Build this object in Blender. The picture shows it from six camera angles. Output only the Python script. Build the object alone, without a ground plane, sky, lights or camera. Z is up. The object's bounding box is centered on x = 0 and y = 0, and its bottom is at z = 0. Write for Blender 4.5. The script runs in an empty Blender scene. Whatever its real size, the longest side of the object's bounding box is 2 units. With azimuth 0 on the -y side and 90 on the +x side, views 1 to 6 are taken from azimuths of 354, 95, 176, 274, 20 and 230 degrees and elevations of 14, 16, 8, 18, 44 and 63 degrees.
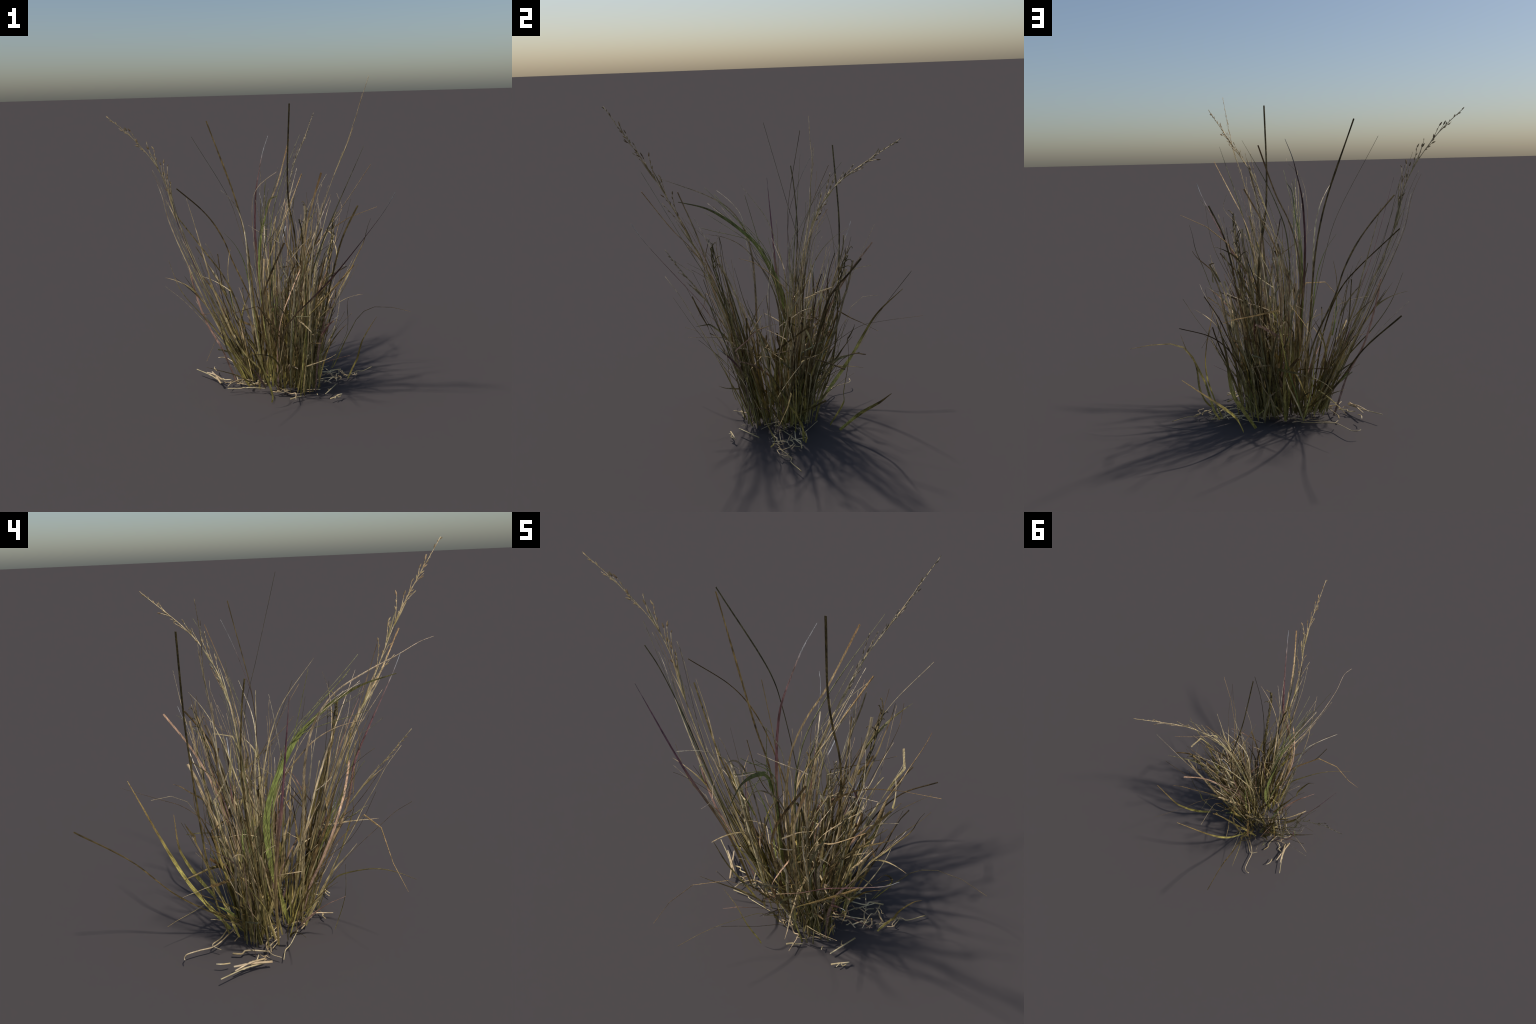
# A wild tussock of dry meadow grass: arching blades, thin culms, three tall
# seed heads and pale dead straw lying around the foot.
import bpy, math, random
from mathutils import Vector, Matrix, Quaternion, noise

RNG = random.Random(20240611)
UP = Vector((0, 0, 1))

# ------------------------------------------------------------------ materials
def grass_material(name, stops, streak=0.6, vary=0.36, rough=0.75, scale=1.0, blotch=0.35, mottle=0.85):
    """Colour runs along the blade (Generated z), broken by lengthwise fibres,
    weathered blotches and a shift from blade to blade."""
    m = bpy.data.materials.new(name)
    m.use_nodes = True
    nt = m.node_tree
    N, L = nt.nodes, nt.links
    bsdf = N['Principled BSDF']
    bsdf.inputs['Roughness'].default_value = rough
    bsdf.inputs['Specular IOR Level'].default_value = 0.25
    tc = N.new('ShaderNodeTexCoord')
    info = N.new('ShaderNodeObjectInfo')
    sep = N.new('ShaderNodeSeparateXYZ')
    L.new(tc.outputs['Generated'], sep.inputs[0])
    # wander of the colour bands from blade to blade
    off = N.new('ShaderNodeMath'); off.operation = 'MULTIPLY_ADD'
    off.inputs[1].default_value = 0.24
    L.new(info.outputs['Random'], off.inputs[0]); L.new(sep.outputs['Z'], off.inputs[2])
    sub = N.new('ShaderNodeMath'); sub.operation = 'SUBTRACT'; sub.inputs[1].default_value = 0.12
    L.new(off.outputs[0], sub.inputs[0])
    n0 = N.new('ShaderNodeTexNoise'); n0.inputs['Scale'].default_value = 7 * scale
    L.new(tc.outputs['Object'], n0.inputs['Vector'])
    add = N.new('ShaderNodeMath'); add.operation = 'MULTIPLY_ADD'; add.inputs[1].default_value = 0.22
    L.new(n0.outputs['Fac'], add.inputs[0]); L.new(sub.outputs[0], add.inputs[2])
    sub2 = N.new('ShaderNodeMath'); sub2.operation = 'SUBTRACT'; sub2.inputs[1].default_value = 0.11
    L.new(add.outputs[0], sub2.inputs[0])
    ramp = N.new('ShaderNodeValToRGB')
    cr = ramp.color_ramp
    while len(cr.elements) < len(stops):
        cr.elements.new(0.5)
    for e, (p, c) in zip(cr.elements, stops):
        e.position = p
        e.color = (*c, 1)
    L.new(sub2.outputs[0], ramp.inputs[0])
    # lengthwise fibres
    mp = N.new('ShaderNodeMapping'); mp.inputs['Scale'].default_value = (330, 330, 9)
    L.new(tc.outputs['Object'], mp.inputs['Vector'])
    n1 = N.new('ShaderNodeTexNoise'); n1.inputs['Scale'].default_value = 1.0
    n1.inputs['Detail'].default_value = 2
    L.new(mp.outputs[0], n1.inputs['Vector'])
    mr = N.new('ShaderNodeMapRange')
    mr.inputs['From Min'].default_value = 0.3; mr.inputs['From Max'].default_value = 0.7
    mr.inputs['To Min'].default_value = 1 - streak; mr.inputs['To Max'].default_value = 1 + streak * 0.8
    L.new(n1.outputs['Fac'], mr.inputs['Value'])
    # weathered blotches
    n2 = N.new('ShaderNodeTexNoise'); n2.inputs['Scale'].default_value = 26 * scale
    n2.inputs['Detail'].default_value = 3
    L.new(tc.outputs['Object'], n2.inputs['Vector'])
    mr2 = N.new('ShaderNodeMapRange')
    mr2.inputs['From Min'].default_value = 0.3; mr2.inputs['From Max'].default_value = 0.7
    mr2.inputs['To Min'].default_value = 1 - blotch; mr2.inputs['To Max'].default_value = 1 + blotch * 0.7
    L.new(n2.outputs['Fac'], mr2.inputs['Value'])
    mul = N.new('ShaderNodeMath'); mul.operation = 'MULTIPLY'
    L.new(mr.outputs[0], mul.inputs[0]); L.new(mr2.outputs[0], mul.inputs[1])
    # blade to blade
    mr3 = N.new('ShaderNodeMapRange')
    mr3.inputs['To Min'].default_value = 1 - vary; mr3.inputs['To Max'].default_value = 1 + vary
    wn = N.new('ShaderNodeTexWhiteNoise'); wn.noise_dimensions = '1D'
    L.new(info.outputs['Random'], wn.inputs['W'])
    L.new(wn.outputs['Value'], mr3.inputs['Value'])
    mul2 = N.new('ShaderNodeMath'); mul2.operation = 'MULTIPLY'
    L.new(mul.outputs[0], mul2.inputs[0]); L.new(mr3.outputs[0], mul2.inputs[1])
    # patches of straw, rust and dark rot along the blade
    mp3 = N.new('ShaderNodeMapping'); mp3.inputs['Scale'].default_value = (22 * scale, 22 * scale, 6 * scale)
    L.new(tc.outputs['Object'], mp3.inputs['Vector'])
    n3 = N.new('ShaderNodeTexNoise'); n3.inputs['Scale'].default_value = 1.0; n3.inputs['Detail'].default_value = 2
    L.new(mp3.outputs[0], n3.inputs['Vector'])
    tint = N.new('ShaderNodeValToRGB')
    te = tint.color_ramp.elements
    while len(te) < 6:
        te.new(.5)
    for e, (p, c) in zip(te, [(.30, (.42, .38, .33)), (.40, (.85, .80, .72)), (.48, (1, 1, 1)), (.56, (1.0, .92, .88)), (.62, (1, 1, 1)), (.72, (1.32, 1.28, 1.22))]):
        e.position = p
        e.color = (*c, 1)
    L.new(n3.outputs['Fac'], tint.inputs[0])
    mott = N.new('ShaderNodeMix'); mott.data_type = 'RGBA'; mott.blend_type = 'MULTIPLY'
    mott.inputs['Factor'].default_value = mottle
    L.new(ramp.outputs['Color'], mott.inputs['A']); L.new(tint.outputs['Color'], mott.inputs['B'])
    hsv = N.new('ShaderNodeHueSaturation')
    mrh = N.new('ShaderNodeMapRange')
    mrh.inputs['To Min'].default_value = 0.488; mrh.inputs['To Max'].default_value = 0.514
    L.new(info.outputs['Random'], mrh.inputs['Value'])
    L.new(mrh.outputs[0], hsv.inputs['Hue'])
    L.new(mul2.outputs[0], hsv.inputs['Value'])
    L.new(mott.outputs['Result'], hsv.inputs['Color'])
    L.new(hsv.outputs['Color'], bsdf.inputs['Base Color'])
    bump = N.new('ShaderNodeBump'); bump.inputs['Strength'].default_value = 0.35
    bump.inputs['Distance'].default_value = 0.002
    L.new(n1.outputs['Fac'], bump.inputs['Height'])
    L.new(bump.outputs['Normal'], bsdf.inputs['Normal'])
    return m

MAT = {
    'tan':          grass_material('tan_grass', [(0.0, (.34, .28, .10)), (.3, (.41, .325, .155)), (.7, (.54, .425, .235)), (1.0, (.57, .445, .265))]),
    'tan_dark_tip': grass_material('tan_grass_dark_tip', [(0.0, (.34, .28, .10)), (.35, (.34, .265, .12)), (.75, (.50, .38, .19)), (.90, (.34, .22, .09)), (1.0, (.06, .042, .02))]),
    'brown_dark':   grass_material('dark_brown_grass', [(0.0, (.30, .23, .08)), (.3, (.20, .145, .056)), (.6, (.145, .10, .04)), (1.0, (.13, .092, .036))], streak=.7, blotch=.6),
    'gold':         grass_material('golden_brown_grass', [(0.0, (.24, .18, .07)), (.5, (.36, .25, .10)), (1.0, (.46, .32, .14))], vary=.1),
    'olive':        grass_material('olive_grass', [(0.0, (.41, .335, .09)), (.4, (.32, .255, .08)), (.65, (.17, .135, .05)), (1.0, (.27, .19, .085))]),
    'yellow_olive': grass_material('yellow_olive_grass', [(0.0, (.42, .37, .09)), (.3, (.60, .50, .15)), (.55, (.54, .43, .13)), (.72, (.18, .125, .045)), (1.0, (.28, .18, .07))]),
    'grey_green':   grass_material('grey_green_grass', [(0.0, (.30, .26, .085)), (.35, (.26, .235, .10)), (1.0, (.24, .22, .12))]),
    'green':        grass_material('green_grass', [(0.0, (.38, .34, .09)), (.35, (.33, .36, .10)), (.7, (.30, .35, .095)), (1.0, (.17, .15, .055))], vary=.15, mottle=.6),
    'purple':       grass_material('purple_grass', [(0.0, (.33, .26, .09)), (.35, (.40, .28, .15)), (.55, (.24, .115, .115)), (.78, (.22, .105, .11)), (.9, (.27, .20, .175)), (1.0, (.52, .54, .56))]),
    'reddish':      grass_material('reddish_grass', [(0.0, (.22, .15, .115)), (.4, (.37, .24, .175)), (1.0, (.52, .32, .215))]),
    'straw_pale':   grass_material('pale_straw_grass', [(0.0, (.35, .29, .12)), (.4, (.51, .41, .23)), (.8, (.68, .55, .35)), (1.0, (.74, .61, .43))]),
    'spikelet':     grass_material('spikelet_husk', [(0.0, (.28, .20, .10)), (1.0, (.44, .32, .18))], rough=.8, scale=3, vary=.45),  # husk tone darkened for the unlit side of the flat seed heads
    'twisted':      grass_material('twisted_leaf', [(0.0, (.36, .29, .11)), (.5, (.43, .33, .13)), (1.0, (.20, .15, .065))], blotch=.8, scale=2.5),
    'straw':        grass_material('dead_straw', [(0.0, (.54, .42, .235)), (.5, (.66, .52, .31)), (1.0, (.74, .61, .39))], streak=.35, vary=.3, blotch=.3),
}

# ------------------------------------------------------------------ geometry
def smooth_path(ctrl, step=0.02):
    """Catmull-Rom curve through hand-placed points, evenly stepped."""
    P = [Vector(p) for p in ctrl]
    if len(P) == 2:
        n = max(2, int((P[1] - P[0]).length / step))
        return [P[0].lerp(P[1], i / n) for i in range(n + 1)]
    P = [P[0] * 2 - P[1]] + P + [P[-1] * 2 - P[-2]]
    out = []
    for i in range(1, len(P) - 2):
        p0, p1, p2, p3 = P[i - 1], P[i], P[i + 1], P[i + 2]
        d0, d1, d2 = ((b - a).length ** .5 + 1e-6 for a, b in ((p0, p1), (p1, p2), (p2, p3)))
        m1 = ((p1 - p0) / d0 - (p2 - p0) / (d0 + d1) + (p2 - p1) / d1) * d1
        m2 = ((p2 - p1) / d1 - (p3 - p1) / (d1 + d2) + (p3 - p2) / d2) * d1
        n = max(1, int((p2 - p1).length / step))
        for k in range(n):
            t = k / n
            out.append((2*t**3 - 3*t**2 + 1) * p1 + (t**3 - 2*t**2 + t) * m1
                       + (-2*t**3 + 3*t**2) * p2 + (t**3 - t**2) * m2)
    out.append(P[-2].copy())
    return out

def bezier(a, b, c, n):
    return [(1-t)**2 * a + 2*t*(1-t) * b + t*t * c for t in (i / n for i in range(n + 1))]

def frames(path):
    T = []
    for i in range(len(path)):
        d = path[min(i + 1, len(path) - 1)] - path[max(i - 1, 0)]
        T.append(d.normalized() if d.length > 1e-9 else UP.copy())
    return T

def leaf_mesh(name, path, width, face, taper='leaf', twist=0.0, curl=0.0, wave=0.0, seed=0):
    """A blade of grass: keeled strip with real thickness that follows `path`,
    flat side towards `face`, narrowing as `taper` says."""
    T = frames(path)
    n = len(path)
    verts, faces = [], []
    N = Vector(face)
    prev = None
    for i, p in enumerate(path):
        t = i / (n - 1)
        if prev is None:
            nn = N - N.dot(T[i]) * T[i]
            if nn.length < 1e-3:
                nn = T[i].orthogonal()
        else:
            nn = prev - prev.dot(T[i]) * T[i]
        nn.normalize()
        prev = nn
        ang = twist * t + curl * noise.noise(Vector((seed * 3.7, t * 3, 0)))
        q = Quaternion(T[i], ang)
        nr = q @ nn
        s = T[i].cross(nr)
        if taper == 'leaf':
            w = (.62 + .38 * min(1, t / .22)) * (1 - .86 * max(0, (t - .35) / .65) ** 1.6)
        elif taper == 'blunt':
            w = (.9 + .1 * min(1, t / .3)) * (1 - .25 * t)
        elif taper == 'whip':
            w = (.55 + .45 * min(1, t / .3)) * (.12 + .88 * max(0, 1 - t) ** .95)
        elif taper == 'needle':
            w = 1 - .85 * t
        else:
            w = 1.0
        w *= width * (1 + wave * noise.noise(Vector((seed, t * 9, 4))))
        keel = w * .09
        th = max(.0009, w * .05)
        verts += [p - s * w * .5, p - nr * keel + nr * th, p + s * w * .5, p - nr * keel - nr * th]
    for i in range(n - 1):
        a, b = 4 * i, 4 * i + 4
        for k in range(4):
            l = (k + 1) % 4
            faces.append((a + k, a + l, b + l, b + k))
    faces.append((3, 2, 1, 0))
    e = 4 * (n - 1)
    faces.append((e, e + 1, e + 2, e + 3))
    me = bpy.data.meshes.new(name)
    me.from_pydata(verts, [], faces)
    return me

def tube_data(path, radius, tip, sides=5, knots=(), flat=1.0, thin=None):
    T = frames(path)
    n = len(path)
    verts, faces = [], []
    ref = T[0].orthogonal().normalized() if thin is None else thin.cross(T[0]).normalized()
    for i, p in enumerate(path):
        t = i / (n - 1)
        ref = (ref - ref.dot(T[i]) * T[i]).normalized()
        b = T[i].cross(ref)
        r = radius + (tip - radius) * t
        for k in knots:
            r *= 1 + .55 * math.exp(-((t - k) / .012) ** 2)
        for j in range(sides):
            a = 2 * math.pi * j / sides
            verts.append(p + ref * math.cos(a) * r + b * math.sin(a) * r * flat)
    for i in range(n - 1):
        for j in range(sides):
            k = (j + 1) % sides
            faces.append((i*sides + j, i*sides + k, (i+1)*sides + k, (i+1)*sides + j))
    faces.append(tuple(reversed(range(sides))))
    faces.append(tuple(range((n-1)*sides, n*sides)))
    return verts, faces

def tube_mesh(name, path, radius, tip, **kw):
    v, f = tube_data(path, radius, tip, **kw)
    me = bpy.data.meshes.new(name)
    me.from_pydata(v, [], f)
    return me

def joined_mesh(name, parts):
    V, F = [], []
    for v, f in parts:
        o = len(V)
        V += v
        F += [tuple(i + o for i in q) for q in f]
    me = bpy.data.meshes.new(name)
    me.from_pydata(V, [], F)
    return me

ROOT = bpy.data.objects.new('grass_tussock', None)
bpy.context.scene.collection.objects.link(ROOT)
ROOT['label'] = 'wild tussock of dry brown and olive meadow grass with seed heads'
ROOT['category'] = 'grass'

def place(name, mesh, mat, parent=None, smooth=None):
    mesh.materials.clear()
    mesh.materials.append(MAT[mat])
    if smooth is None:
        smooth = not name.endswith(('blade', 'leaf'))
    for p in mesh.polygons:
        p.use_smooth = smooth
    ob = bpy.data.objects.new(name, mesh)
    bpy.context.scene.collection.objects.link(ob)
    ob.parent = parent or ROOT
    if name not in ('seed_head', 'rolled_leaf'):
        # own frame: origin at the foot, local z along the blade, so that
        # fibres and colour bands run with the blade whichever way it leans
        foot = mesh.vertices[0].co.copy()
        chord = mesh.vertices[len(mesh.vertices) - 1].co - foot
        m = Matrix.Translation(foot) @ chord.to_track_quat('Z', 'Y').to_matrix().to_4x4()
        mesh.transform(m.inverted())
        ob.matrix_local = m
    return ob

COUNT = [0]
def blade(mat, width, face, ctrl, taper=None, twist=None, name='grass_blade', sharp=False):
    """A blade whose spine is placed by hand (foot first, tip last)."""
    COUNT[0] += 1
    path = smooth_path(ctrl, 0.018)
    if sharp:                      # broken blade: straight runs between hard kinks
        path = [a.lerp(b, k / 6) for a, b in zip(map(Vector, ctrl), map(Vector, ctrl[1:])) for k in range(6)] + [Vector(ctrl[-1])]
    if taper is None:
        taper = 'blunt' if mat in ('brown_dark', 'tan_dark_tip', 'reddish') else 'leaf'
        if mat in ('olive', 'yellow_olive'):
            taper = 'whip'
        if width <= .008:
            taper = 'needle'
    tw = twist if twist is not None else 0.25 * math.sin(COUNT[0] * 2.3)
    face = tuple(face) + (0,) * (3 - len(face))
    me = leaf_mesh(name, path, width * .88, face, taper, tw, .3, .25, COUNT[0])
    return place(name, me, mat)

# ------------------------------------------------------------------ seed heads
def spikelet_mesh():
    prof = [(0, .0007), (.18, .0028), (.45, .0037), (.75, .0026), (1, .0004)]
    path = [Vector((0, 0, z * .024)) for z, _ in prof]
    v, f = [], []
    for (z, r) in prof:
        for j in range(6):
            a = math.pi * j / 3
            v.append(Vector((math.cos(a) * r, math.sin(a) * r * .7, z * .024)))
    for i in range(len(prof) - 1):
        for j in range(6):
            k = (j + 1) % 6
            f.append((i*6 + j, i*6 + k, (i+1)*6 + k, (i+1)*6 + j))
    f.append(tuple(reversed(range(6)))); f.append(tuple(range(24, 30)))
    me = bpy.data.meshes.new('spikelet')
    me.from_pydata(v, [], f)
    me.materials.append(MAT['spikelet'])
    for p in me.polygons:
        p.use_smooth = True
    return me

SPIKELET = spikelet_mesh()

def add_spikelet(parent, pos, direction, size, normal):
    z = direction.normalized()
    x = normal.cross(z).normalized()
    y = z.cross(x)
    rot = Matrix((x, y, z)).transposed().to_4x4()
    ob = bpy.data.objects.new('spikelet', SPIKELET)
    bpy.context.scene.collection.objects.link(ob)
    ob.parent = parent
    ob.matrix_local = Matrix.Translation(pos) @ rot @ Matrix.Diagonal((size, size * .3, size, 1))

def at(path, t):
    x = t * (len(path) - 1)
    i = min(int(x), len(path) - 2)
    return path[i].lerp(path[i + 1], x - i), (path[i + 1] - path[i]).normalized()

def seed_head(ctrl, normal, start=.62, branches=14, radius=.0042, size=1.0, reach=.2):
    """A culm that ends in a narrow, flat panicle: branchlets held close to
    the stalk in the plane square to `normal`, each with a few spikelets."""
    path = smooth_path(ctrl, .02)
    normal = Vector(normal).normalized()
    parts = [tube_data(path, radius, .002, knots=(.3, .55), flat=.5, thin=normal)]
    spots = []
    for b in range(branches):
        t = start + (.94 - start) * (b + RNG.uniform(-.6, .6)) / branches
        p, d = at(path, max(.3, min(t, .97)))
        side = normal.cross(d).normalized()
        sgn = RNG.choice((1, -1))
        ln = reach * RNG.uniform(.4, 1.0) * (1.1 - .7 * (t - start) / (1 - start))
        out = (d + side * sgn * RNG.uniform(.06, .36) + normal * RNG.uniform(-.04, .04)).normalized()
        end = p + out * ln
        mid = p.lerp(end, .5) - side * sgn * ln * .05
        bp = bezier(p, mid, end, 7)
        parts.append(tube_data(bp, .0022, .0012, sides=4, flat=.4, thin=normal))
        u = RNG.uniform(.3, .5)
        while u < 1:
            q, dd = at(bp, min(u, .999))
            dd = dd + side * RNG.uniform(-.5, .5)
            spots.append((q, dd, size * RNG.uniform(.55, 1.3), normal))
            u += RNG.uniform(.014, .045) / ln
    t = .84
    while t < 1:
        q, dd = at(path, min(t, .9999))
        side = normal.cross(dd).normalized()
        spots.append((q, dd + side * RNG.uniform(-.8, .8), size * RNG.uniform(.5, 1.15), normal))
        t += RNG.uniform(.005, .018)
    head = place('seed_head', joined_mesh('seed_head', parts), 'tan')
    for s in spots:
        add_spikelet(head, *s)
    # a few loose husks and dry sheath leaves along the upper stalk
    for i in range(int(branches * .6)):
        t = RNG.uniform(.42, .78)
        p, d = at(path, t)
        side = normal.cross(d).normalized()
        e = p + (d + side * RNG.uniform(-.16, .16)).normalized() * RNG.uniform(.09, .2)
        lp = bezier(p, p.lerp(e, .5) + side * RNG.uniform(-.008, .008), e, 8)
        place('husk_leaf', leaf_mesh('husk_leaf', lp, RNG.uniform(.006, .011), normal, 'leaf', RNG.uniform(-.5, .5), .2, .2, i), weighted([('straw_pale', 2), ('tan', 2)]))
    return path

# ------------------------------------------------------------------ the dense body
def lean(base, tip, arch):
    """Blade spine: rises steeply, then leans out to the tip."""
    h = tip - base
    c = base + Vector((h.x * (.5 - arch), h.y * (.5 - arch), h.z * (.5 + arch * .35)))
    L = h.length
    n = max(8, int(L / .045))
    path = bezier(base, c, tip, n)
    ph = RNG.uniform(0, 50)
    for i, p in enumerate(path):
        t = i / n
        a = .05 * t * L
        path[i] = (p + Vector((noise.noise(Vector((ph, t * 2.2, 0))), noise.noise(Vector((ph, t * 2.2, 9))), 0)) * a
                   + Vector((noise.noise(Vector((ph, t * 7, 20))), noise.noise(Vector((ph, t * 7, 29))), 0)) * a * .22)
    return path

def kink(path, at_t, bend):
    """Break a blade at `at_t`: the rest hangs over in the direction `bend`."""
    i = int(at_t * (len(path) - 1))
    piv = path[i]
    axis = (path[-1] - path[0]).normalized().cross(bend)
    if axis.length < 1e-3:
        return path
    q = Quaternion(axis.normalized(), RNG.uniform(.3, 1.3))
    return path[:i + 1] + [piv + q @ (p - piv) for p in path[i + 1:]]

def weighted(pairs):
    x = RNG.random() * sum(w for _, w in pairs)
    for k, w in pairs:
        x -= w
        if x <= 0:
            return k
    return pairs[-1][0]

PATHS = []

def side_leaves(count, spread=(.25, .75), length=(.1, .34)):
    """Short leaves that leave the standing blades at an angle."""
    for i in range(count):
        path = RNG.choice(PATHS)
        p, d = at(path, RNG.uniform(.35, .9))
        a = RNG.uniform(0, 2 * math.pi)
        u = d.orthogonal().normalized()
        v = d.cross(u)
        out = (d + (u * math.cos(a) + v * math.sin(a)) * RNG.uniform(*spread)).normalized()
        ln = RNG.uniform(*length)
        e = p + out * ln
        m = p + (d * .6 + out * .4) * ln * .5
        lp = bezier(p, m, e, 9)
        if RNG.random() < .3:
            lp = kink(lp, RNG.uniform(.4, .75), Vector((RNG.uniform(-1, 1), RNG.uniform(-1, 1), -.4)))
        fa = RNG.uniform(0, math.pi)
        place('side_leaf', leaf_mesh('side_leaf', lp, RNG.uniform(.006, .016), (math.cos(fa), math.sin(fa), .3), weighted([('leaf', 2), ('blunt', 1), ('needle', 1)]),
              RNG.uniform(-1, 1), .6, .3, i * 1.7), weighted(MIX_TALL))

MIX_LOW = [('olive', 3), ('tan', 3.4), ('yellow_olive', 2.2), ('brown_dark', 1.6), ('grey_green', 1.1), ('green', .6), ('reddish', .5), ('straw_pale', 1.1)]
MIX_TALL = [('tan', 4), ('tan_dark_tip', 1.6), ('straw_pale', 2.6), ('brown_dark', 1.6), ('yellow_olive', .8), ('grey_green', .9), ('olive', 1), ('purple', .5), ('green', .5), ('reddish', .35)]

def tuft(foot, spread_foot, head, spread_head, low, tall, culms, zlow=(.35, .8), ztall=(.75, 1.25)):
    """A tuft of blades growing from one foot towards `head`. Blades that
    stand on one side of the foot lean to that side."""
    foot, head = Vector(foot), Vector(head)
    def spine(zr, arch):
        g = Vector((RNG.gauss(0, .55), RNG.gauss(0, .55), 0))
        base = foot + Vector((g.x * spread_foot[0], g.y * spread_foot[1], RNG.uniform(-.012, .02)))
        z = zr[0] + (zr[1] - zr[0]) * RNG.random() ** 1.25
        k = z / head.z
        f = Vector((g.x * .6 + RNG.gauss(0, .62), g.y * .6 + RNG.gauss(0, .62), 0))
        tip = Vector((foot.x + (head.x - foot.x) * k + f.x * spread_head[0] * (.35 + .65 * k),
                      foot.y + (head.y - foot.y) * k + f.y * spread_head[1] * (.35 + .65 * k), z))
        q = lean(base, tip, arch)
        PATHS.append(q)
        return q
    for i in range(low):
        p = spine(zlow, RNG.uniform(.0, .2))
        if RNG.random() < .32:
            p = kink(p, RNG.uniform(.5, .85), Vector((RNG.uniform(-1, 1), RNG.uniform(-1, 1), -.3)))
        a = RNG.uniform(0, math.pi)
        me = leaf_mesh('grass_blade', p, RNG.uniform(.007, .022), (math.cos(a), math.sin(a), 0),
                       weighted([('leaf', 3), ('blunt', 1)]), RNG.uniform(-1.1, 1.1), .8, .32, RNG.uniform(0, 99))
        place('grass_blade', me, weighted(MIX_LOW))
    for i in range(tall):
        p = spine(ztall, RNG.uniform(.02, .18))
        if RNG.random() < .26:
            p = kink(p, RNG.uniform(.6, .9), Vector((RNG.uniform(-1, 1), RNG.uniform(-1, 1), -.3)))
        a = RNG.uniform(0, math.pi)
        me = leaf_mesh('grass_blade', p, RNG.uniform(.006, .018), (math.cos(a), math.sin(a), 0),
                       weighted([('leaf', 2), ('blunt', 1)]), RNG.uniform(-1.1, 1.1), .8, .32, RNG.uniform(0, 99))
        place('grass_blade', me, weighted(MIX_TALL))
    for i in range(culms):
        p = spine((zlow[1] * .7, ztall[1] * 1.04), RNG.uniform(.0, .15))
        me = tube_mesh('grass_stem', p, RNG.uniform(.0022, .0042), .0008, knots=(RNG.uniform(.2, .35), RNG.uniform(.5, .65)))
        place('grass_stem', me, weighted(MIX_TALL))
# ------------------------------------------------------------------ blades that stand out
blade('yellow_olive', 0.034, (0, 1), [(0.245, 0.308, 0.031), (0.367, 0.390, 0.266), (0.380, 0.386, 0.317), (0.403, 0.414, 0.540), (0.445, 0.407, 0.702)])
blade('grey_green', 0.008, (0, -1), [(0.104, 0.071, 0.040), (0.102, 0.137, 0.746), (0.120, 0.178, 1.020), (0.149, 0.207, 1.132), (0.195, 0.228, 1.212), (0.246, 0.264, 1.267)])
blade('tan', 0.009, (1, 0), [(0.139, -0.091, 0.040), (0.140, -0.207, 0.472), (0.167, -0.275, 0.761), (0.198, -0.301, 0.903), (0.249, -0.317, 1.039), (0.329, -0.320, 1.158), (0.401, -0.308, 1.253), (0.379, -0.277, 1.342)])
blade('straw_pale', 0.014, (0, 1), [(-0.056, -0.094, 0.040), (-0.137, -0.148, 0.663), (-0.173, -0.216, 1.127), (-0.210, -0.243, 1.262), (-0.260, -0.316, 1.345), (-0.315, -0.407, 1.407)])
blade('tan', 0.009, (1, 0), [(0.017, -0.012, 0.040), (-0.019, 0.044, 0.516), (-0.031, 0.047, 0.835), (-0.029, 0.024, 0.992), (-0.031, -0.015, 1.143), (-0.055, -0.068, 1.274), (-0.067, -0.219, 1.484)])
blade('brown_dark', 0.007, (1, 0), [(0.103, 0.119, 0.040), (0.139, 0.151, 0.255), (0.154, 0.189, 0.356), (0.166, 0.246, 0.448), (0.175, 0.319, 0.529), (0.192, 0.494, 0.663), (0.207, 0.606, 0.697), (0.261, 0.846, 0.754)])
blade('green', 0.010, (0, -1), [(-0.047, 0.013, 0.040), (-0.089, 0.047, 0.397), (-0.119, 0.041, 0.634), (-0.156, -0.005, 0.853), (-0.185, -0.028, 0.938), (-0.225, -0.054, 1.015), (-0.287, -0.080, 1.093)])
blade('brown_dark', 0.008, (1, 0), [(-0.113, 0.051, 0.040), (-0.316, 0.094, 0.424), (-0.433, 0.131, 0.688), (-0.519, 0.179, 0.960), (-0.623, 0.268, 1.373)])
blade('brown_dark', 0.012, (0, 1), [(-0.102, 0.044, 0.040), (-0.173, 0.014, 0.439), (-0.208, 0.014, 0.570), (-0.253, 0.026, 0.696), (-0.313, 0.053, 0.810), (-0.387, 0.101, 0.908), (-0.587, 0.301, 1.157)])
blade('tan', 0.007, (0, -1), [(-0.110, 0.029, 0.040), (-0.360, 0.063, 0.471), (-0.558, 0.141, 0.905)])
blade('tan', 0.009, (-1, 0), [(-0.008, 0.156, 0.040), (-0.004, 0.11, 0.4), (-0.010, 0.123, 0.699), (0.000, 0.180, 0.900), (0.070, 0.254, 1.081), (0.162, 0.345, 1.210), (0.245, 0.427, 1.281)])
blade('grey_green', 0.009, (1, 0), [(-0.128, 0.024, 0.040), (-0.442, 0.068, 0.800), (-0.704, 0.128, 1.578)])
blade('tan', 0.008, (-1, 0), [(0.150, 0.060, 0.040), (0.265, 0.099, 0.402), (0.328, 0.141, 0.645), (0.371, 0.206, 0.886), (0.388, 0.326, 1.250)])
blade('reddish', 0.016, (1, 0), [(0.071, -0.098, 0.040), (0.020, -0.242, 0.399), (0.025, -0.311, 0.581), (0.073, -0.368, 0.759), (0.133, -0.401, 0.924)])
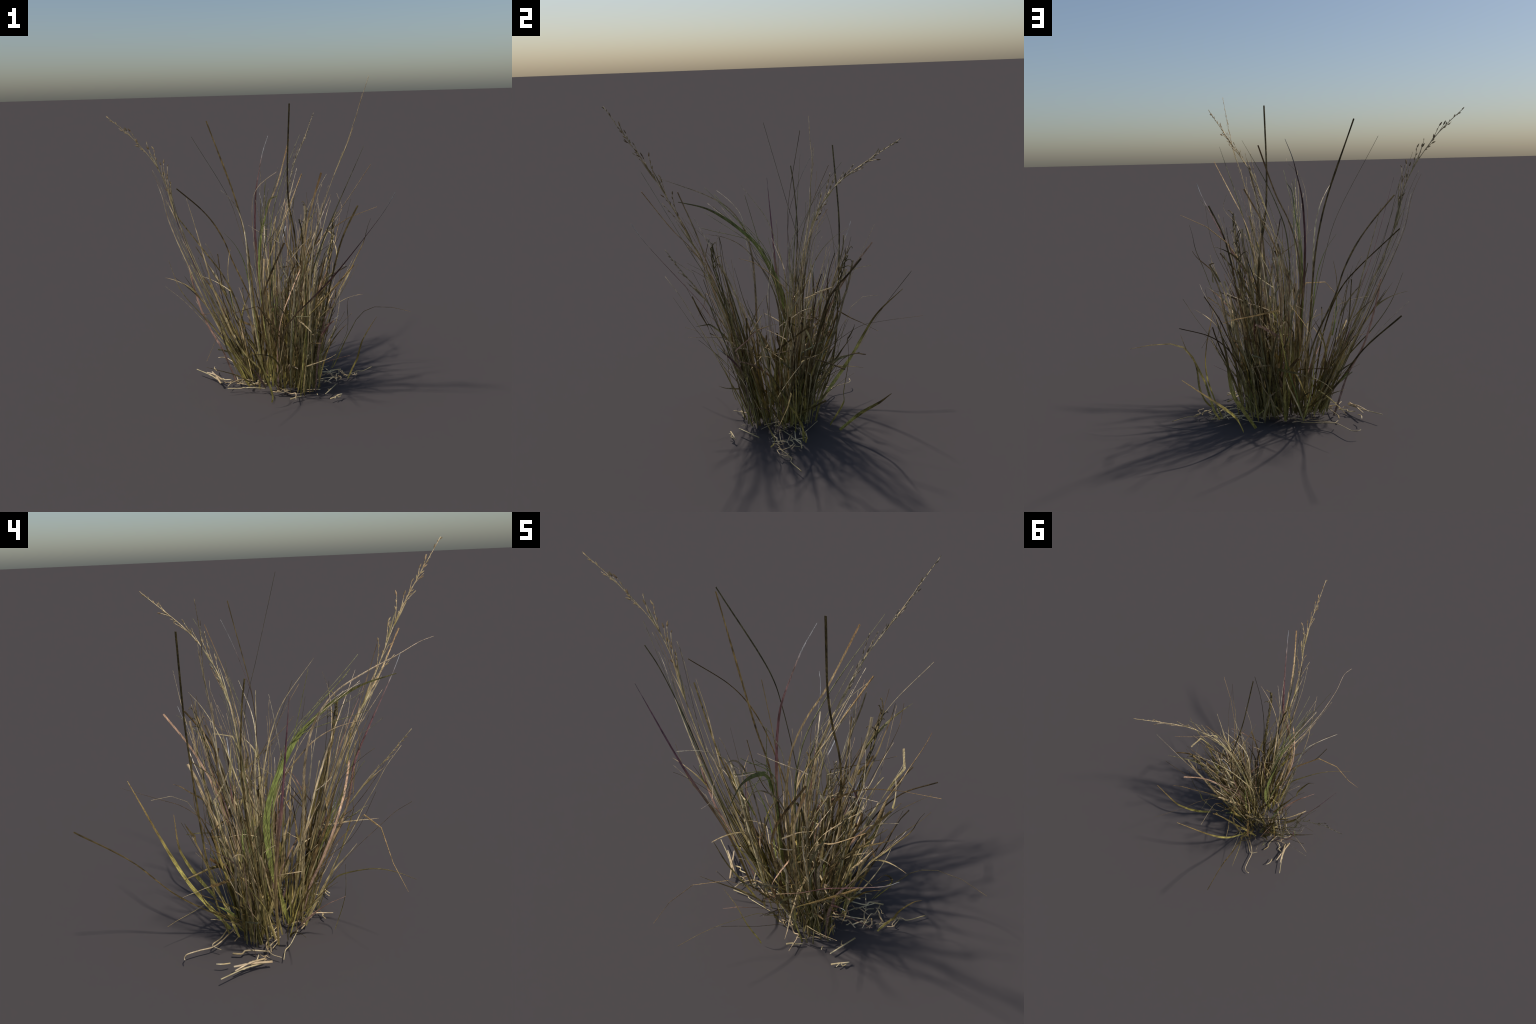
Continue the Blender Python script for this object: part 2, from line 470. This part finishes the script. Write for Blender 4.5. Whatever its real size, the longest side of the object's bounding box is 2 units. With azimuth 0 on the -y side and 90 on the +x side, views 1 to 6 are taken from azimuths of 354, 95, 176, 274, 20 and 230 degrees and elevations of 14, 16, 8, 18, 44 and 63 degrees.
blade('tan', 0.007, (0, -1), [(0.204, -0.062, 0.040), (0.324, -0.142, 0.410), (0.431, -0.209, 0.778), (0.503, -0.217, 0.932)])
blade('tan', 0.010, (1, 0), [(0.078, 0.111, 0.040), (0.114, 0.207, 0.288), (0.120, 0.260, 0.458), (0.109, 0.281, 0.542), (0.067, 0.334, 0.694), (0.055, 0.421, 0.834)])
blade('tan', 0.009, (0, -1), [(0.141, 0.030, 0.040), (0.247, -0.010, 0.123), (0.297, -0.019, 0.171), (0.382, -0.005, 0.280), (0.472, 0.079, 0.455), (0.507, 0.164, 0.586)])
blade('brown_dark', 0.014, (1, 0), [(0.143, -0.037, 0.040), (0.209, -0.110, 0.259), (0.278, -0.162, 0.483), (0.326, -0.173, 0.635), (0.372, -0.166, 0.788)])
blade('brown_dark', 0.009, (0, -1), [(0.010, 0.009, 0.040), (-0.007, 0.115, 0.062), (-0.031, 0.215, 0.097), (-0.065, 0.298, 0.154), (-0.110, 0.352, 0.232), (-0.160, 0.370, 0.324), (-0.256, 0.337, 0.519), (-0.289, 0.325, 0.631), (-0.317, 0.285, 0.876)])
blade('brown_dark', 0.008, (0, -1), [(-0.050, 0.065, 0.040), (-0.221, 0.176, 0.357), (-0.351, 0.295, 0.576), (-0.451, 0.389, 0.835)])
blade('brown_dark', 0.009, (0, 1), [(0.213, 0.099, 0.040), (0.306, 0.151, 0.314), (0.367, 0.206, 0.491), (0.396, 0.248, 0.573), (0.435, 0.366, 0.703), (0.505, 0.409, 0.831)])
blade('gold', 0.015, (0, -1), [(0.202, -0.043, 0.040), (0.160, 0.043, 0.158), (0.129, 0.117, 0.285), (0.119, 0.166, 0.424), (0.134, 0.181, 0.568), (0.175, 0.160, 0.708), (0.234, 0.111, 0.836), (0.302, 0.045, 0.955), (0.382, -0.028, 1.065), (0.504, -0.094, 1.159), (0.663, -0.154, 1.229)], sharp=True)
blade('tan_dark_tip', 0.014, (1, -1), [(0.163, -0.162, 0.040), (0.177, -0.260, 0.550), (0.205, -0.347, 0.883), (0.234, -0.405, 1.041), (0.281, -0.481, 1.185), (0.343, -0.565, 1.309), (0.463, -0.688, 1.549)])
blade('brown_dark', 0.012, (0, -1), [(-0.053, 0.190, 0.040), (-0.062, 0.272, 0.373), (-0.098, 0.306, 0.531), (-0.216, 0.360, 0.812), (-0.262, 0.353, 0.942), (-0.331, 0.341, 1.074), (-0.412, 0.316, 1.181), (-0.571, 0.238, 1.341)])
blade('purple', 0.024, (.3, -1), [(0.123, -0.120, 0.040), (0.073, -0.170, 0.192), (0.040, -0.227, 0.345), (0.045, -0.294, 0.492), (0.099, -0.365, 0.622), (0.194, -0.410, 0.735), (0.301, -0.442, 0.857), (0.401, -0.525, 1.020), (0.553, -0.679, 1.307), (0.591, -0.722, 1.403)])
blade('brown_dark', 0.013, (1, 0), [(-0.084, 0.248, 0.040), (-0.063, 0.306, 0.202), (-0.046, 0.338, 0.374), (-0.054, 0.357, 0.548), (-0.162, 0.379, 1.058), (-0.218, 0.380, 1.235), (-0.455, 0.347, 1.666)])
blade('gold', 0.011, (0, -1), [(0.10, -0.12, 0.04), (0.075, -0.22, 0.27), (0.016, -0.318, 0.504), (-0.06, -0.385, 0.62), (-0.132, -0.448, 0.726), (-0.271, -0.513, 0.715), (-0.381, -0.555, 0.587), (-0.445, -0.616, 0.475)], sharp=True)
blade('grey_green', 0.010, (0, 1), [(0.082, 0.055, 0.040), (0.025, 0.045, 0.603), (0.015, 0.048, 0.791), (0.016, 0.064, 0.976), (0.039, 0.105, 1.151), (0.093, 0.172, 1.304), (0.157, 0.240, 1.442), (0.277, 0.382, 1.655)])
blade('purple', 0.019, (0, -1), [(0.032, 0.038, 0.040), (-0.032, 0.024, 0.476), (-0.067, 0.031, 0.768), (-0.080, 0.057, 1.057), (-0.076, 0.061, 1.197), (-0.065, 0.077, 1.327), (-0.038, 0.116, 1.445), (-0.006, 0.163, 1.561), (0.038, 0.215, 1.664)])
blade('yellow_olive', 0.034, (-.6, .5, .6), [(0.316, 0.365, 0.038), (0.354, 0.479, 0.167), (0.416, 0.557, 0.257), (0.455, 0.586, 0.299), (0.623, 0.636, 0.446)])
blade('green', 0.036, (-1, 0), [(0.018, -0.068, 0.040), (-0.028, 0.005, 0.358), (-0.048, 0.027, 0.520), (-0.063, 0.029, 0.682), (-0.070, -0.004, 0.838), (-0.060, -0.139, 1.110), (-0.050, -0.225, 1.200), (-0.048, -0.330, 1.285), (-0.047, -0.442, 1.347), (-0.028, -0.604, 1.393)])
blade('brown_dark', 0.011, (0, 1), [(-0.012, 0.162, 0.040), (-0.185, 0.480, 0.322), (-0.312, 0.671, 0.584), (-0.455, 0.876, 0.800)])
blade('tan_dark_tip', 0.012, (0, 1), [(0.099, 0.059, 0.040), (0.021, 0.079, 0.322), (-0.005, 0.091, 0.466), (-0.016, 0.104, 0.611), (-0.005, 0.119, 0.755), (0.032, 0.135, 0.894), (0.149, 0.179, 1.156), (0.274, 0.304, 1.397)])
blade('grey_green', 0.012, (0, -1), [(0.148, -0.122, 0.040), (0.171, -0.241, 0.545), (0.209, -0.352, 0.871), (0.277, -0.496, 1.179), (0.424, -0.693, 1.650)])
blade('tan_dark_tip', 0.012, (0, -1), [(0.069, 0.063, 0.040), (-0.023, 0.081, 0.546), (-0.042, 0.107, 0.886), (-0.024, 0.129, 1.053), (0.025, 0.159, 1.211), (0.095, 0.201, 1.359), (0.191, 0.313, 1.630)])
blade('reddish', 0.014, (-1, 0), [(0.101, 0.124, 0.040), (0.141, 0.235, 0.534), (0.168, 0.313, 0.774), (0.189, 0.423, 0.989), (0.194, 0.558, 1.180)])
blade('tan_dark_tip', 0.016, (-.3, -1), [(0.109, -0.127, 0.040), (0.156, -0.422, 1.085), (0.170, -0.462, 1.232), (0.228, -0.545, 1.501)])
blade('straw_pale', 0.012, (-1, 0), [(0.077, 0.056, 0.040), (0.061, 0.085, 0.641), (0.066, 0.083, 0.938), (0.094, 0.075, 1.070), (0.142, 0.091, 1.170), (0.216, 0.159, 1.340)])
blade('tan', 0.010, (0, -1), [(0.020, -0.139, 0.040), (-0.065, -0.226, 0.629), (-0.083, -0.311, 0.913), (-0.073, -0.362, 1.039), (-0.035, -0.423, 1.134), (0.057, -0.552, 1.301)])
blade('brown_dark', 0.008, (0, -1), [(0.029, -0.144, 0.040), (0.099, -0.354, 0.344), (0.085, -0.401, 0.417), (0.028, -0.561, 0.613), (-0.003, -0.618, 0.686), (-0.061, -0.690, 0.762)])
blade('straw_pale', 0.014, (1, 0), [(0.000, -0.138, 0.040), (-0.024, -0.151, 0.380), (-0.090, -0.160, 0.883), (-0.111, -0.177, 1.048), (-0.125, -0.222, 1.204), (-0.127, -0.311, 1.330), (-0.116, -0.446, 1.416), (-0.080, -0.598, 1.486), (-0.035, -0.712, 1.540), (-0.043, -0.768, 1.561)])
blade('reddish', 0.016, (0, -1), [(-0.232, 0.102, 0.003), (-0.259, 0.107, 0.083), (-0.322, 0.095, 0.258), (-0.407, 0.115, 0.423), (-0.444, 0.114, 0.521), (-0.498, 0.122, 0.732), (-0.516, 0.135, 0.844)])
blade('purple', 0.019, (1, 0), [(-0.188, -0.014, 0.040), (-0.326, -0.016, 0.495), (-0.497, -0.060, 0.934), (-0.649, -0.105, 1.429)])
blade('tan', 0.006, (0, -1), [(-0.109, 0.029, 0.040), (-0.379, 0.123, 0.379), (-0.547, 0.145, 0.583), (-0.681, 0.150, 0.708)])
blade('brown_dark', 0.010, (1, 0), [(-0.211, 0.034, 0.040), (-0.515, 0.100, 0.989), (-0.562, 0.101, 1.139), (-0.635, 0.079, 1.394), (-0.676, 0.061, 1.505)])
blade('tan', 0.013, (1, 0), [(0.032, -0.058, 0.040), (0.019, -0.017, 0.326), (0.001, -0.001, 0.614), (-0.011, -0.017, 0.755), (-0.029, -0.062, 0.886), (-0.050, -0.138, 1.000), (-0.066, -0.225, 1.095), (-0.067, -0.325, 1.151), (-0.053, -0.452, 1.182)])
blade('brown_dark', 0.008, (0, -1), [(0.148, -0.029, 0.040), (0.164, 0.066, 0.286), (0.186, 0.094, 0.412), (0.222, 0.103, 0.538), (0.269, 0.092, 0.660), (0.326, 0.065, 0.776), (0.445, -0.011, 1.000), (0.484, -0.059, 1.125), (0.507, -0.116, 1.280)])
blade('olive', 0.014, (0, -1), [(-0.112, 0.015, 0.040), (-0.280, 0.038, 0.295), (-0.398, 0.088, 0.452), (-0.464, 0.103, 0.528), (-0.578, 0.105, 0.687), (-0.647, 0.143, 0.882)])
blade('olive', 0.017, (0, -1), [(0.057, -0.126, 0.039), (0.008, -0.148, 0.089), (0.018, -0.249, 0.236), (0.000, -0.297, 0.297), (-0.035, -0.332, 0.350), (-0.112, -0.447, 0.421), (-0.162, -0.513, 0.450), (-0.222, -0.588, 0.464), (-0.296, -0.679, 0.459)])
blade('straw_pale', 0.013, (-1, 0), [(0.118, -0.084, 0.040), (0.111, -0.152, 0.454), (0.133, -0.213, 0.725), (0.190, -0.297, 0.985), (0.303, -0.444, 1.361)])
blade('tan', 0.006, (1, 0), [(0.166, 0.111, 0.040), (0.173, 0.252, 0.455), (0.207, 0.344, 0.729), (0.239, 0.389, 0.864), (0.343, 0.472, 1.122), (0.497, 0.546, 1.358)])
blade('tan', 0.013, (0, -1), [(0.013, 0.010, 0.040), (-0.168, 0.038, 0.229), (-0.235, 0.056, 0.339), (-0.370, 0.112, 0.700), (-0.396, 0.119, 0.818), (-0.465, 0.167, 1.105), (-0.510, 0.178, 1.284)])
blade('brown_dark', 0.015, (-.3, -1), [(0.211, -0.111, 0.040), (0.310, -0.235, 0.563), (0.350, -0.279, 0.829), (0.410, -0.304, 1.081), (0.496, -0.319, 1.271)])
blade('brown_dark', 0.009, (0, -1), [(0.039, -0.107, 0.040), (0.069, -0.173, 0.225), (0.072, -0.214, 0.314), (0.060, -0.266, 0.394), (-0.016, -0.379, 0.531), (-0.064, -0.415, 0.606), (-0.106, -0.446, 0.687), (-0.153, -0.503, 0.854)])
blade('olive', 0.02, (0, -1), [(-0.043, -0.312, 0.040), (-0.038, -0.327, 0.085), (-0.090, -0.362, 0.268), (-0.147, -0.360, 0.415), (-0.206, -0.352, 0.502)])
blade('yellow_olive', 0.034, (-1, .3, .5), [(-0.033, 0.246, 0.040), (-0.070, 0.439, 0.325), (-0.060, 0.579, 0.594), (-0.028, 0.634, 0.687), (0.076, 0.753, 0.856)])
blade('brown_dark', 0.010, (0, 1), [(0.214, 0.116, 0.040), (0.306, 0.274, 0.359), (0.379, 0.356, 0.506), (0.429, 0.396, 0.570), (0.491, 0.436, 0.621), (0.637, 0.496, 0.682)])
blade('tan', 0.016, (0, -1), [(0.12, -0.10, 0.04), (0.09, -0.20, 0.50), (0.12, -0.30, 0.82), (0.22, -0.40, 1.00), (0.318, -0.499, 1.104)])
blade('tan', 0.006, (1, 0), [(0.048, 0.114, 0.040), (0.105, 0.223, 0.201), (0.137, 0.319, 0.375), (0.138, 0.356, 0.468), (0.103, 0.408, 0.657), (0.066, 0.446, 0.739), (0.021, 0.519, 0.788), (-0.019, 0.616, 0.782)], sharp=True)
blade('brown_dark', 0.015, (1, 0), [(0.182, 0.131, 0.040), (0.268, 0.220, 0.540), (0.322, 0.273, 0.786), (0.355, 0.307, 0.898), (0.387, 0.360, 0.989), (0.407, 0.421, 1.067), (0.404, 0.483, 1.146)])
blade('olive', 0.025, (-.3, .7, .6), [(0.455, 0.160, 0.035), (0.485, 0.168, 0.088), (0.533, 0.118, 0.248), (0.606, 0.100, 0.405), (0.657, 0.093, 0.464), (0.731, 0.096, 0.490), (0.851, 0.085, 0.484), (0.977, 0.050, 0.455)], sharp=True)
blade('olive', 0.02, (0, -1), [(0.514, -0.042, 0.040), (0.540, -0.019, 0.076), (0.562, -0.014, 0.120), (0.580, -0.026, 0.167), (0.592, -0.061, 0.267), (0.605, -0.068, 0.318), (0.655, -0.066, 0.407), (0.689, -0.103, 0.490)])
blade('olive', 0.026, (0, -1), [(-0.156, -0.062, 0.043), (-0.210, -0.065, 0.139), (-0.299, -0.096, 0.334), (-0.348, -0.135, 0.549)])
blade('brown_dark', 0.018, (0, -1), [(0.064, -0.011, 0.040), (-0.037, -0.046, 0.326), (-0.064, -0.063, 0.526), (-0.057, -0.067, 0.626), (-0.034, -0.067, 0.725), (0.093, -0.050, 1.006)])
blade('reddish', 0.014, (-1, -1), [(0.121, -0.021, 0.040), (0.124, -0.010, 0.174), (0.141, -0.016, 0.236), (0.172, -0.034, 0.289), (0.268, -0.124, 0.429), (0.376, -0.230, 0.523)])
blade('yellow_olive', 0.024, (-.7, .5, .4), [(0.440, 0.148, 0.035), (0.488, 0.143, 0.171), (0.518, 0.111, 0.256), (0.533, 0.062, 0.343), (0.524, 0.005, 0.456), (0.498, -0.074, 0.566), (0.478, -0.184, 0.659)])
blade('brown_dark', 0.014, (0, -1), [(0.17, 0.10, 0.02), (0.205, 0.15, 0.45), (0.21, 0.155, 0.80), (0.192, 0.147, 1.029), (0.155, 0.123, 1.221), (0.138, 0.063, 1.440), (0.138, -0.049, 1.868)])
blade('brown_dark', 0.014, (0, -1), [(-0.060, 0.061, 0.030), (-0.085, 0.089, 0.411), (-0.113, 0.099, 0.791), (-0.134, 0.081, 0.976), (-0.168, 0.056, 1.150), (-0.211, 0.060, 1.319), (-0.361, 0.140, 1.772)])

# ------------------------------------------------------------------ seed heads and culms
head_left = seed_head([(-0.130, 0.070, 0.040), (-0.371, 0.101, 0.588), (-0.444, 0.122, 0.773), (-0.582, 0.185, 1.142), (-0.623, 0.196, 1.341), (-0.698, 0.209, 1.508), (-0.838, 0.195, 1.688), (-0.978, 0.187, 1.816)], (.1, -1, .1))
head_back = seed_head([(0.059, 0.071, 0.040), (0.040, 0.108, 0.473), (0.040, 0.128, 0.689), (0.055, 0.149, 0.904), (0.102, 0.178, 1.112), (0.162, 0.226, 1.306), (0.226, 0.311, 1.471), (0.301, 0.418, 1.590), (0.431, 0.673, 1.786)], (.88, -.45, 0))
head_front = seed_head([(0.220, -0.140, 0.040), (0.194, -0.289, 0.658), (0.197, -0.350, 0.861), (0.209, -0.422, 1.061), (0.232, -0.505, 1.254), (0.275, -0.582, 1.446), (0.331, -0.668, 1.640), (0.394, -0.873, 1.998)], (1, -.27, -.3))

seed_head([(0.06, -0.12, 0.04), (0.08, -0.34, 0.61), (0.062, -0.5, 0.85), (0.05, -0.60, 0.98), (0.034, -0.694, 1.107)], (1, .2, 0), .7, 5, .003, .8, .10)

def companions(path, count, reach=(.45, .8)):
    """Thin culms and sheath leaves that rise alongside a seed stalk."""
    for i in range(count):
        n = int(len(path) * RNG.uniform(*reach))
        o = Vector((RNG.gauss(0, .028), RNG.gauss(0, .028), 0))
        d = Vector((RNG.gauss(0, .018), RNG.gauss(0, .018), 0))
        p = [q + o * min(1, k / 8) + d * (k / n) for k, q in enumerate(path[:n])]
        if i % 3 == 0:
            a = RNG.uniform(0, math.pi)
            place('grass_blade', leaf_mesh('grass_blade', p, RNG.uniform(.006, .011), (math.cos(a), math.sin(a), 0), 'leaf', .6, .4, .2, i), weighted(MIX_TALL))
        else:
            place('grass_stem', tube_mesh('grass_stem', p, RNG.uniform(.0022, .0036), .0008, knots=(.3, .6)), weighted([('tan', 3), ('straw_pale', 1), ('grey_green', 1)]))
for h, n in ((head_left, 7), (head_back, 11), (head_front, 10)):
    companions(h, n)

# two dry leaves rolled into knobbly ropes
for ctrl in ([(.24, -.13, .04), (.29, -.22, .5), (.32, -.29, .85), (.335, -.34, 1.08), (.34, -.35, 1.2)],
             [(.15, .1, .04), (.24, .24, .5), (.29, .34, .85), (.31, .38, 1.05), (.32, .41, 1.15)]):
    p = smooth_path(ctrl, .006)
    T = frames(p)
    strands = []
    for ph in (0, 2.2, 4.2):
        q = []
        for k, (c, t) in enumerate(zip(p, T)):
            u = t.orthogonal().normalized()
            v = t.cross(u)
            r = .0075 * min(1, k / len(p) * 1.6) * (1 + .5 * noise.noise(Vector((k * .07, ph, 0))))
            w = ph + k * .17 + noise.noise(Vector((k * .03, ph, 5)))
            q.append(c + u * math.cos(w) * r + v * math.sin(w) * r)
        strands.append(tube_data(q[::2], .0045, .003, sides=6, flat=.7))
    # small hooked curls where the tip has split
    for k in range(5):
        c = p[-1 - k * 5]
        d = Vector((RNG.uniform(-1, 1), RNG.uniform(-1, 1), RNG.uniform(.2, 1))).normalized()
        hook = bezier(c, c + d * .05 + UP * .02, c + d * .06 - UP * RNG.uniform(0, .03), 6)
        strands.append(tube_data(hook, .003, .0015, sides=5))
    place('rolled_leaf', joined_mesh('rolled_leaf', strands), 'twisted', smooth=True)

# ------------------------------------------------------------------ tufts of the dense body
tuft((.20, -.14, .035), (.10, .07), (.21, -.40, 1.2), (.17, .15), 20, 22, 18)      # towards the front
tuft((.10, .12, .035), (.14, .07), (.18, .31, 1.2), (.20, .18), 30, 32, 20)        # towards the back
tuft((.24, .05, .035), (.07, .10), (.39, .11, 1.15), (.15, .20), 26, 20, 10)        # towards the right
tuft((-.03, .13, .035), (.07, .05), (-.10, .22, 1.0), (.16, .14), 8, 5, 5, (.25, .6), (.5, .9))
tuft((-.13, .10, .035), (.06, .06), (-.46, .16, 1.1), (.18, .09), 20, 8, 12, (.22, .6), (.5, .95))  # towards the left
tuft((.03, -.09, .035), (.07, .06), (-.01, -.24, 1.1), (.2, .16), 3, 2, 2, (.3, .65), (.5, .9))
tuft((.12, .08, .035), (.20, .11), (.17, .11, 1.0), (.36, .36), 14, 7, 4, (.22, .6), (.5, .95))
side_leaves(110)

# pale wisps beside the green blade
for i in range(9):
    tip = Vector((-.04 + RNG.gauss(0, .05), -.36 + RNG.gauss(0, .08), 1.38 + RNG.gauss(0, .07)))
    p = smooth_path([(0, -.04, .04), (-.06, .0, .7), (-.06 + RNG.gauss(0, .012), -.12 + RNG.gauss(0, .02), 1.08), tip], .03)
    place('grass_stem', tube_mesh('grass_stem', p, .0034, .0012), weighted([('straw_pale', 2), ('grey_green', 1), ('green', 1)]))

# short blades that fall outwards around the foot
for i in range(30):
    a = RNG.uniform(0, 2 * math.pi)
    d = Vector((math.cos(a), math.sin(a), 0))
    base = Vector((.07 + d.x * RNG.uniform(.12, .26), .03 + d.y * RNG.uniform(.08, .2), .035))
    h = RNG.uniform(.18, .5)
    tip = base + d * RNG.uniform(.08, .3) + Vector((RNG.gauss(0, .07), RNG.gauss(0, .07), h))
    p = lean(base, tip, RNG.uniform(.05, .3))
    if RNG.random() < .35:
        p = kink(p, RNG.uniform(.5, .8), Vector((d.x, d.y, -.6)))
    fa = RNG.uniform(0, math.pi)
    place('basal_leaf', leaf_mesh('basal_leaf', p, RNG.uniform(.008, .02), (math.cos(fa), math.sin(fa), 0), 'whip', RNG.uniform(-.8, .8), .5, .2, i + .5),
          weighted([('olive', 3), ('yellow_olive', 2.4), ('tan', 1.5), ('brown_dark', 1), ('reddish', .7)]))

# ------------------------------------------------------------------ dead straw
def straw(ctrl, r=.004):
    p = smooth_path(ctrl, .012)
    place('straw', tube_mesh('straw', p, r, r * .75, flat=.6, knots=(.5,)), 'straw')

straw([(.06, .17, .035), (-.06, .24, .04), (-.208, .317, .046), (-.25, .39, .05), (-.287, .449, .050), (-.31, .455, .05), (-.335, .448, .052)], .0045)
straw([(-.02, .263, .036), (-.12, .29, .04), (-.205, .325, .05), (-.232, .278, .042)], .0045)
straw([(-.345, .014, .047), (-.37, .11, .055), (-.394, .200, .052)], .007)
straw([(-.335, .03, .04), (-.40, .14, .05), (-.499, .252, .057)], .0045)
straw([(-.33, .05, .055), (-.38, .12, .065), (-.43, .19, .055)], .005)
straw([(-.36, .22, .05), (-.375, .25, .055), (-.37, .288, .052)], .004)
straw([(.414, -.119, .039), (.315, -.251, .041)], .006)
straw([(-.12, .03, .04), (-.2, .05, .045), (-.27, .02, .04), (-.3, -.03, .04)], .005)
for i in range(62):
    zone = weighted([('ring', 5), ('right', 2.6), ('left', 1), ('front', .5)])
    if zone == 'ring':
        a = RNG.uniform(0, 2 * math.pi)
        c = Vector((.09 + math.cos(a) * RNG.uniform(.08, .34), .03 + math.sin(a) * RNG.uniform(.06, .24), .03))
    elif zone == 'right':
        c = Vector((RNG.gauss(.47, .07), RNG.gauss(.04, .055), .03))
    elif zone == 'left':
        c = Vector((RNG.gauss(-.27, .06), RNG.gauss(.07, .06), .03))
    else:
        c = Vector((RNG.gauss(.26, .06), RNG.gauss(-.27, .04), .03))
    ln = RNG.uniform(.03, .12) if RNG.random() < .6 else RNG.uniform(.12, .28)
    if zone == 'front':
        ln *= .5
    a = RNG.gauss(0, .5) if zone == 'ring' else RNG.uniform(0, 2 * math.pi)
    d = Vector((math.cos(a), math.sin(a), 0))
    s = Vector((-d.y, d.x, 0))
    k = RNG.uniform(.3, .7)
    pts = [c - d * ln * .5, c + d * ln * (k - .55) + s * ln * RNG.uniform(-.12, .12), c + d * ln * (k - .5) + s * ln * RNG.uniform(-.14, .14) + UP * RNG.uniform(0, .012),
           c + d * ln * .5 + s * ln * RNG.uniform(-.4, .4) + UP * RNG.uniform(-.01, .02)]
    straw([(p.x, p.y, max(.012, p.z)) for p in pts], RNG.uniform(.0022, .0052))
